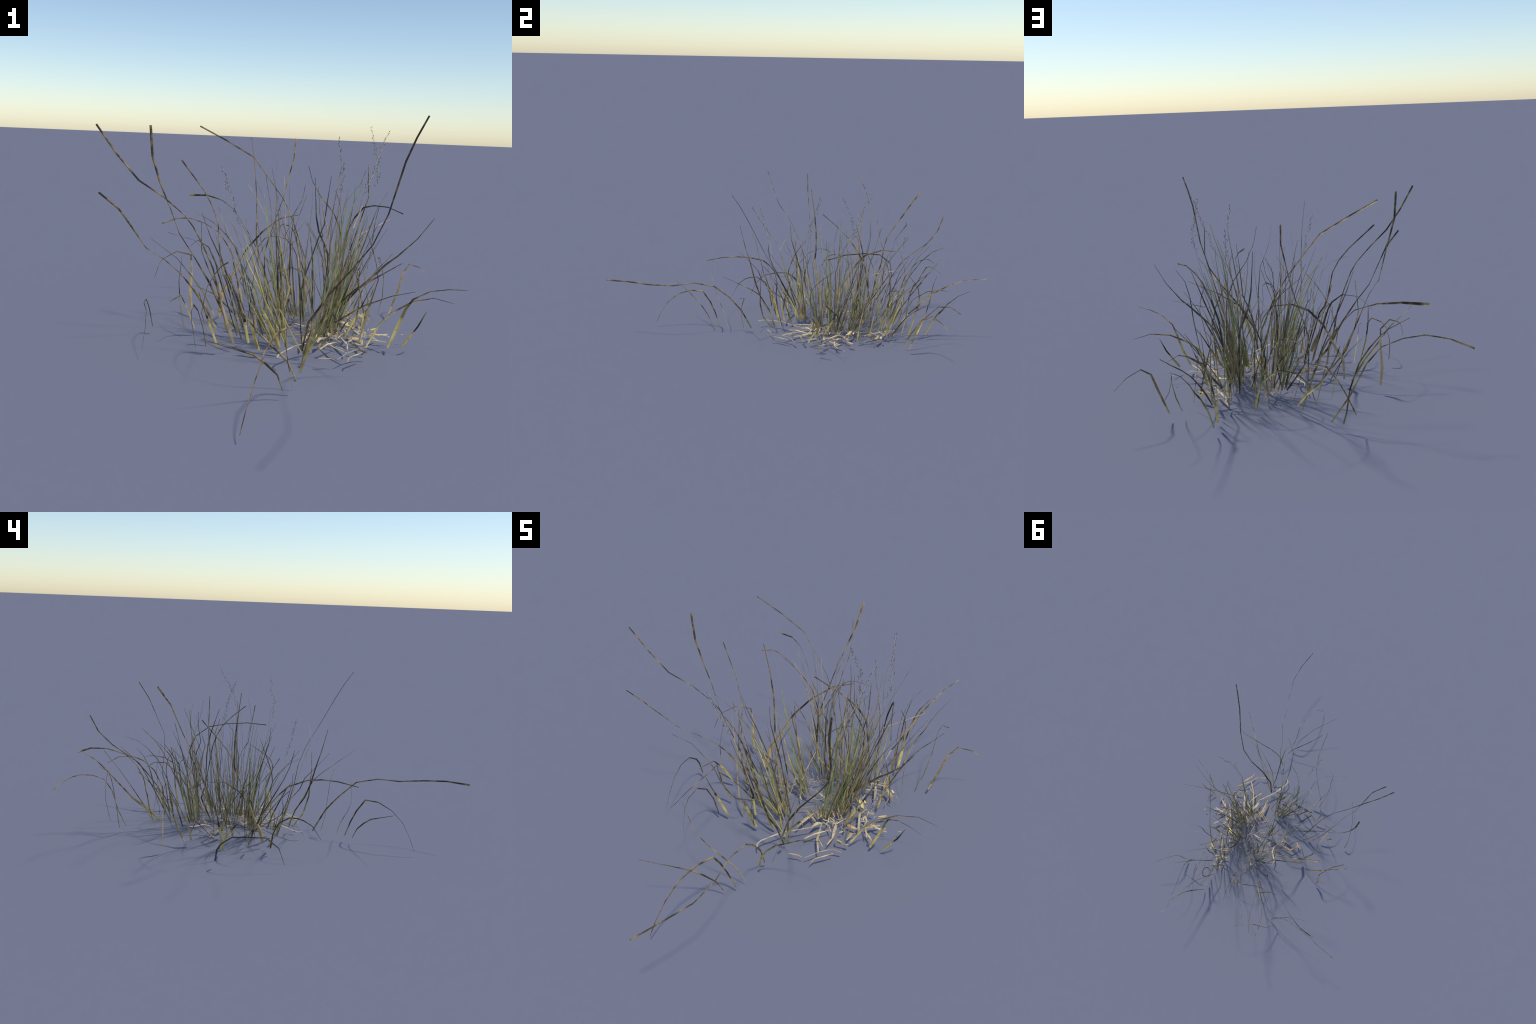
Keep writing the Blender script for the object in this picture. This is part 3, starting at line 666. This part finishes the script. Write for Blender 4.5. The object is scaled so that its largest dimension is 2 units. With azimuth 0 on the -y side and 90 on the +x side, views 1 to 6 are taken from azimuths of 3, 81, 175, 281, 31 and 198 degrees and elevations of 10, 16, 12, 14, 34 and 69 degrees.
straw('straw', 4, [(-0.070, 0.292), (-0.098, 0.251), (-0.111, 0.216)])
straw('straw', 3, [(-0.098, 0.261), (-0.139, 0.275)])
straw('pale', 5, [(0.299, 0.390), (0.278, 0.451), (0.254, 0.504)])
straw('straw', 4, [(0.246, 0.584), (0.259, 0.548), (0.250, 0.515)])
straw('straw', 3, [(0.305, 0.554), (0.282, 0.568), (0.306, 0.478)])
straw('straw', 4, [(0.304, 0.508), (0.268, 0.506)])
straw('pale', 4, [(-0.180, 0.243), (-0.194, 0.269), (-0.213, 0.281)])
straw('straw', 4, [(0.277, 0.457), (0.232, 0.440)])
straw('straw', 3, [(0.007, 0.314), (-0.032, 0.286)])
straw('straw', 3, [(0.062, 0.296), (0.045, 0.318)])
straw('straw', 4, [(0.115, 0.282), (0.067, 0.297)])
straw('straw', 3, [(0.110, 0.315), (0.113, 0.331)])
straw('straw', 3, [(0.430, 0.205), (0.392, 0.193), (0.372, 0.210)])
straw('straw', 3, [(0.395, 0.298), (0.368, 0.273)])
straw('straw', 4, [(0.363, 0.159), (0.408, 0.111)])
straw('straw', 5, [(0.252, 0.078), (0.240, 0.127)])
straw('straw', 4, [(0.097, 0.032), (0.100, 0.105), (0.115, 0.167)])
straw('straw', 4, [(0.148, 0.111), (0.112, 0.137), (0.068, 0.171)])
straw('straw', 3, [(0.186, 0.027), (0.155, -0.003)])
straw('straw', 3, [(0.334, 0.045), (0.285, 0.038)])
straw('straw', 3, [(0.314, 0.114), (0.311, 0.083)])

def scatter(n, centre, radius, length, width, kinds):
    """Loose litter thrown over an oval patch."""
    for _ in range(n):
        a, r = rng.uniform(0, 6.283), math.sqrt(rng.random())
        x, y = centre[0] + radius[0] * r * math.cos(a), centre[1] + radius[1] * r * math.sin(a)
        L, h = rng.uniform(*length), rng.uniform(0, 6.283)
        bend, path = rng.gauss(0, .55), [(x, y)]
        for _k in range(4):
            x, y = x + L * .25 * math.cos(h), y + L * .25 * math.sin(h)
            h += bend * rng.uniform(.2, 1.4)
            path.append((x, y))
        straw(rng.choice(kinds), rng.uniform(*width) * rng.choice([.4, .6, .7, .95]), path)

scatter(60, (.175, .270), (.110, .150), (.025, .075), (1.6, 3.6), ['straw', 'straw', 'pale', 'rust'])
scatter(22, (.270, .260), (.090, .150), (.02, .06), (1.5, 3.2), ['straw', 'pale'])
scatter(14, (.020, .380), (.090, .090), (.02, .06), (1.5, 3), ['straw', 'rust'])
scatter(10, (.340, .420), (.050, .050), (.02, .05), (1.5, 3), ['straw', 'pale'])
scatter(8, (.050, .480), (.050, .040), (.02, .05), (1.5, 3), ['straw', 'rust'])
scatter(12, (-.050, .290), (.070, .080), (.02, .07), (1.5, 3), ['straw', 'rust'])

def dead_leaf(a, b, width):
    """Crinkled flat leaf scrap with a ragged margin and a thin body."""
    A, B = Vector((a[0], a[1], SOIL + .016)), Vector((b[0], b[1], SOIL + .012))
    ax = B - A
    side = ax.cross(Vector((0, 0, 1))).normalized()
    n, V, Fc = 14, [], []
    for i in range(n + 1):
        t = i / n
        w = .0005 * width * (math.sin(3.14 * (.04 + .92 * t)) ** .6) 
        l = w * rng.uniform(.65, 1.15)
        r = w * rng.uniform(.65, 1.15)
        c = A + ax * t + Vector((0, 0, .003 * math.sin(7 * t)))
        V += [c - side * l + Vector((0, 0, .004)), c, c + side * r + Vector((0, 0, .003)), c - Vector((0, 0, .0012))]
    for i in range(n):
        p, q = 4 * i, 4 * i + 4
        for k in range(4):
            Fc.append((p + k, q + k, q + (k + 1) % 4, p + (k + 1) % 4))
    Fc += [(0, 1, 2, 3), (4 * n + 3, 4 * n + 2, 4 * n + 1, 4 * n)]
    add_object('dead_leaf', V, Fc, ['litter'], [0] * len(Fc), smooth=False)

dead_leaf((0.249, 0.333), (0.295, 0.284), 16)
dead_leaf((0.321, 0.465), (0.373, 0.425), 17)
dead_leaf((0.270, 0.335), (0.287, 0.327), 8)
dead_leaf((0.346, 0.466), (0.364, 0.464), 9)
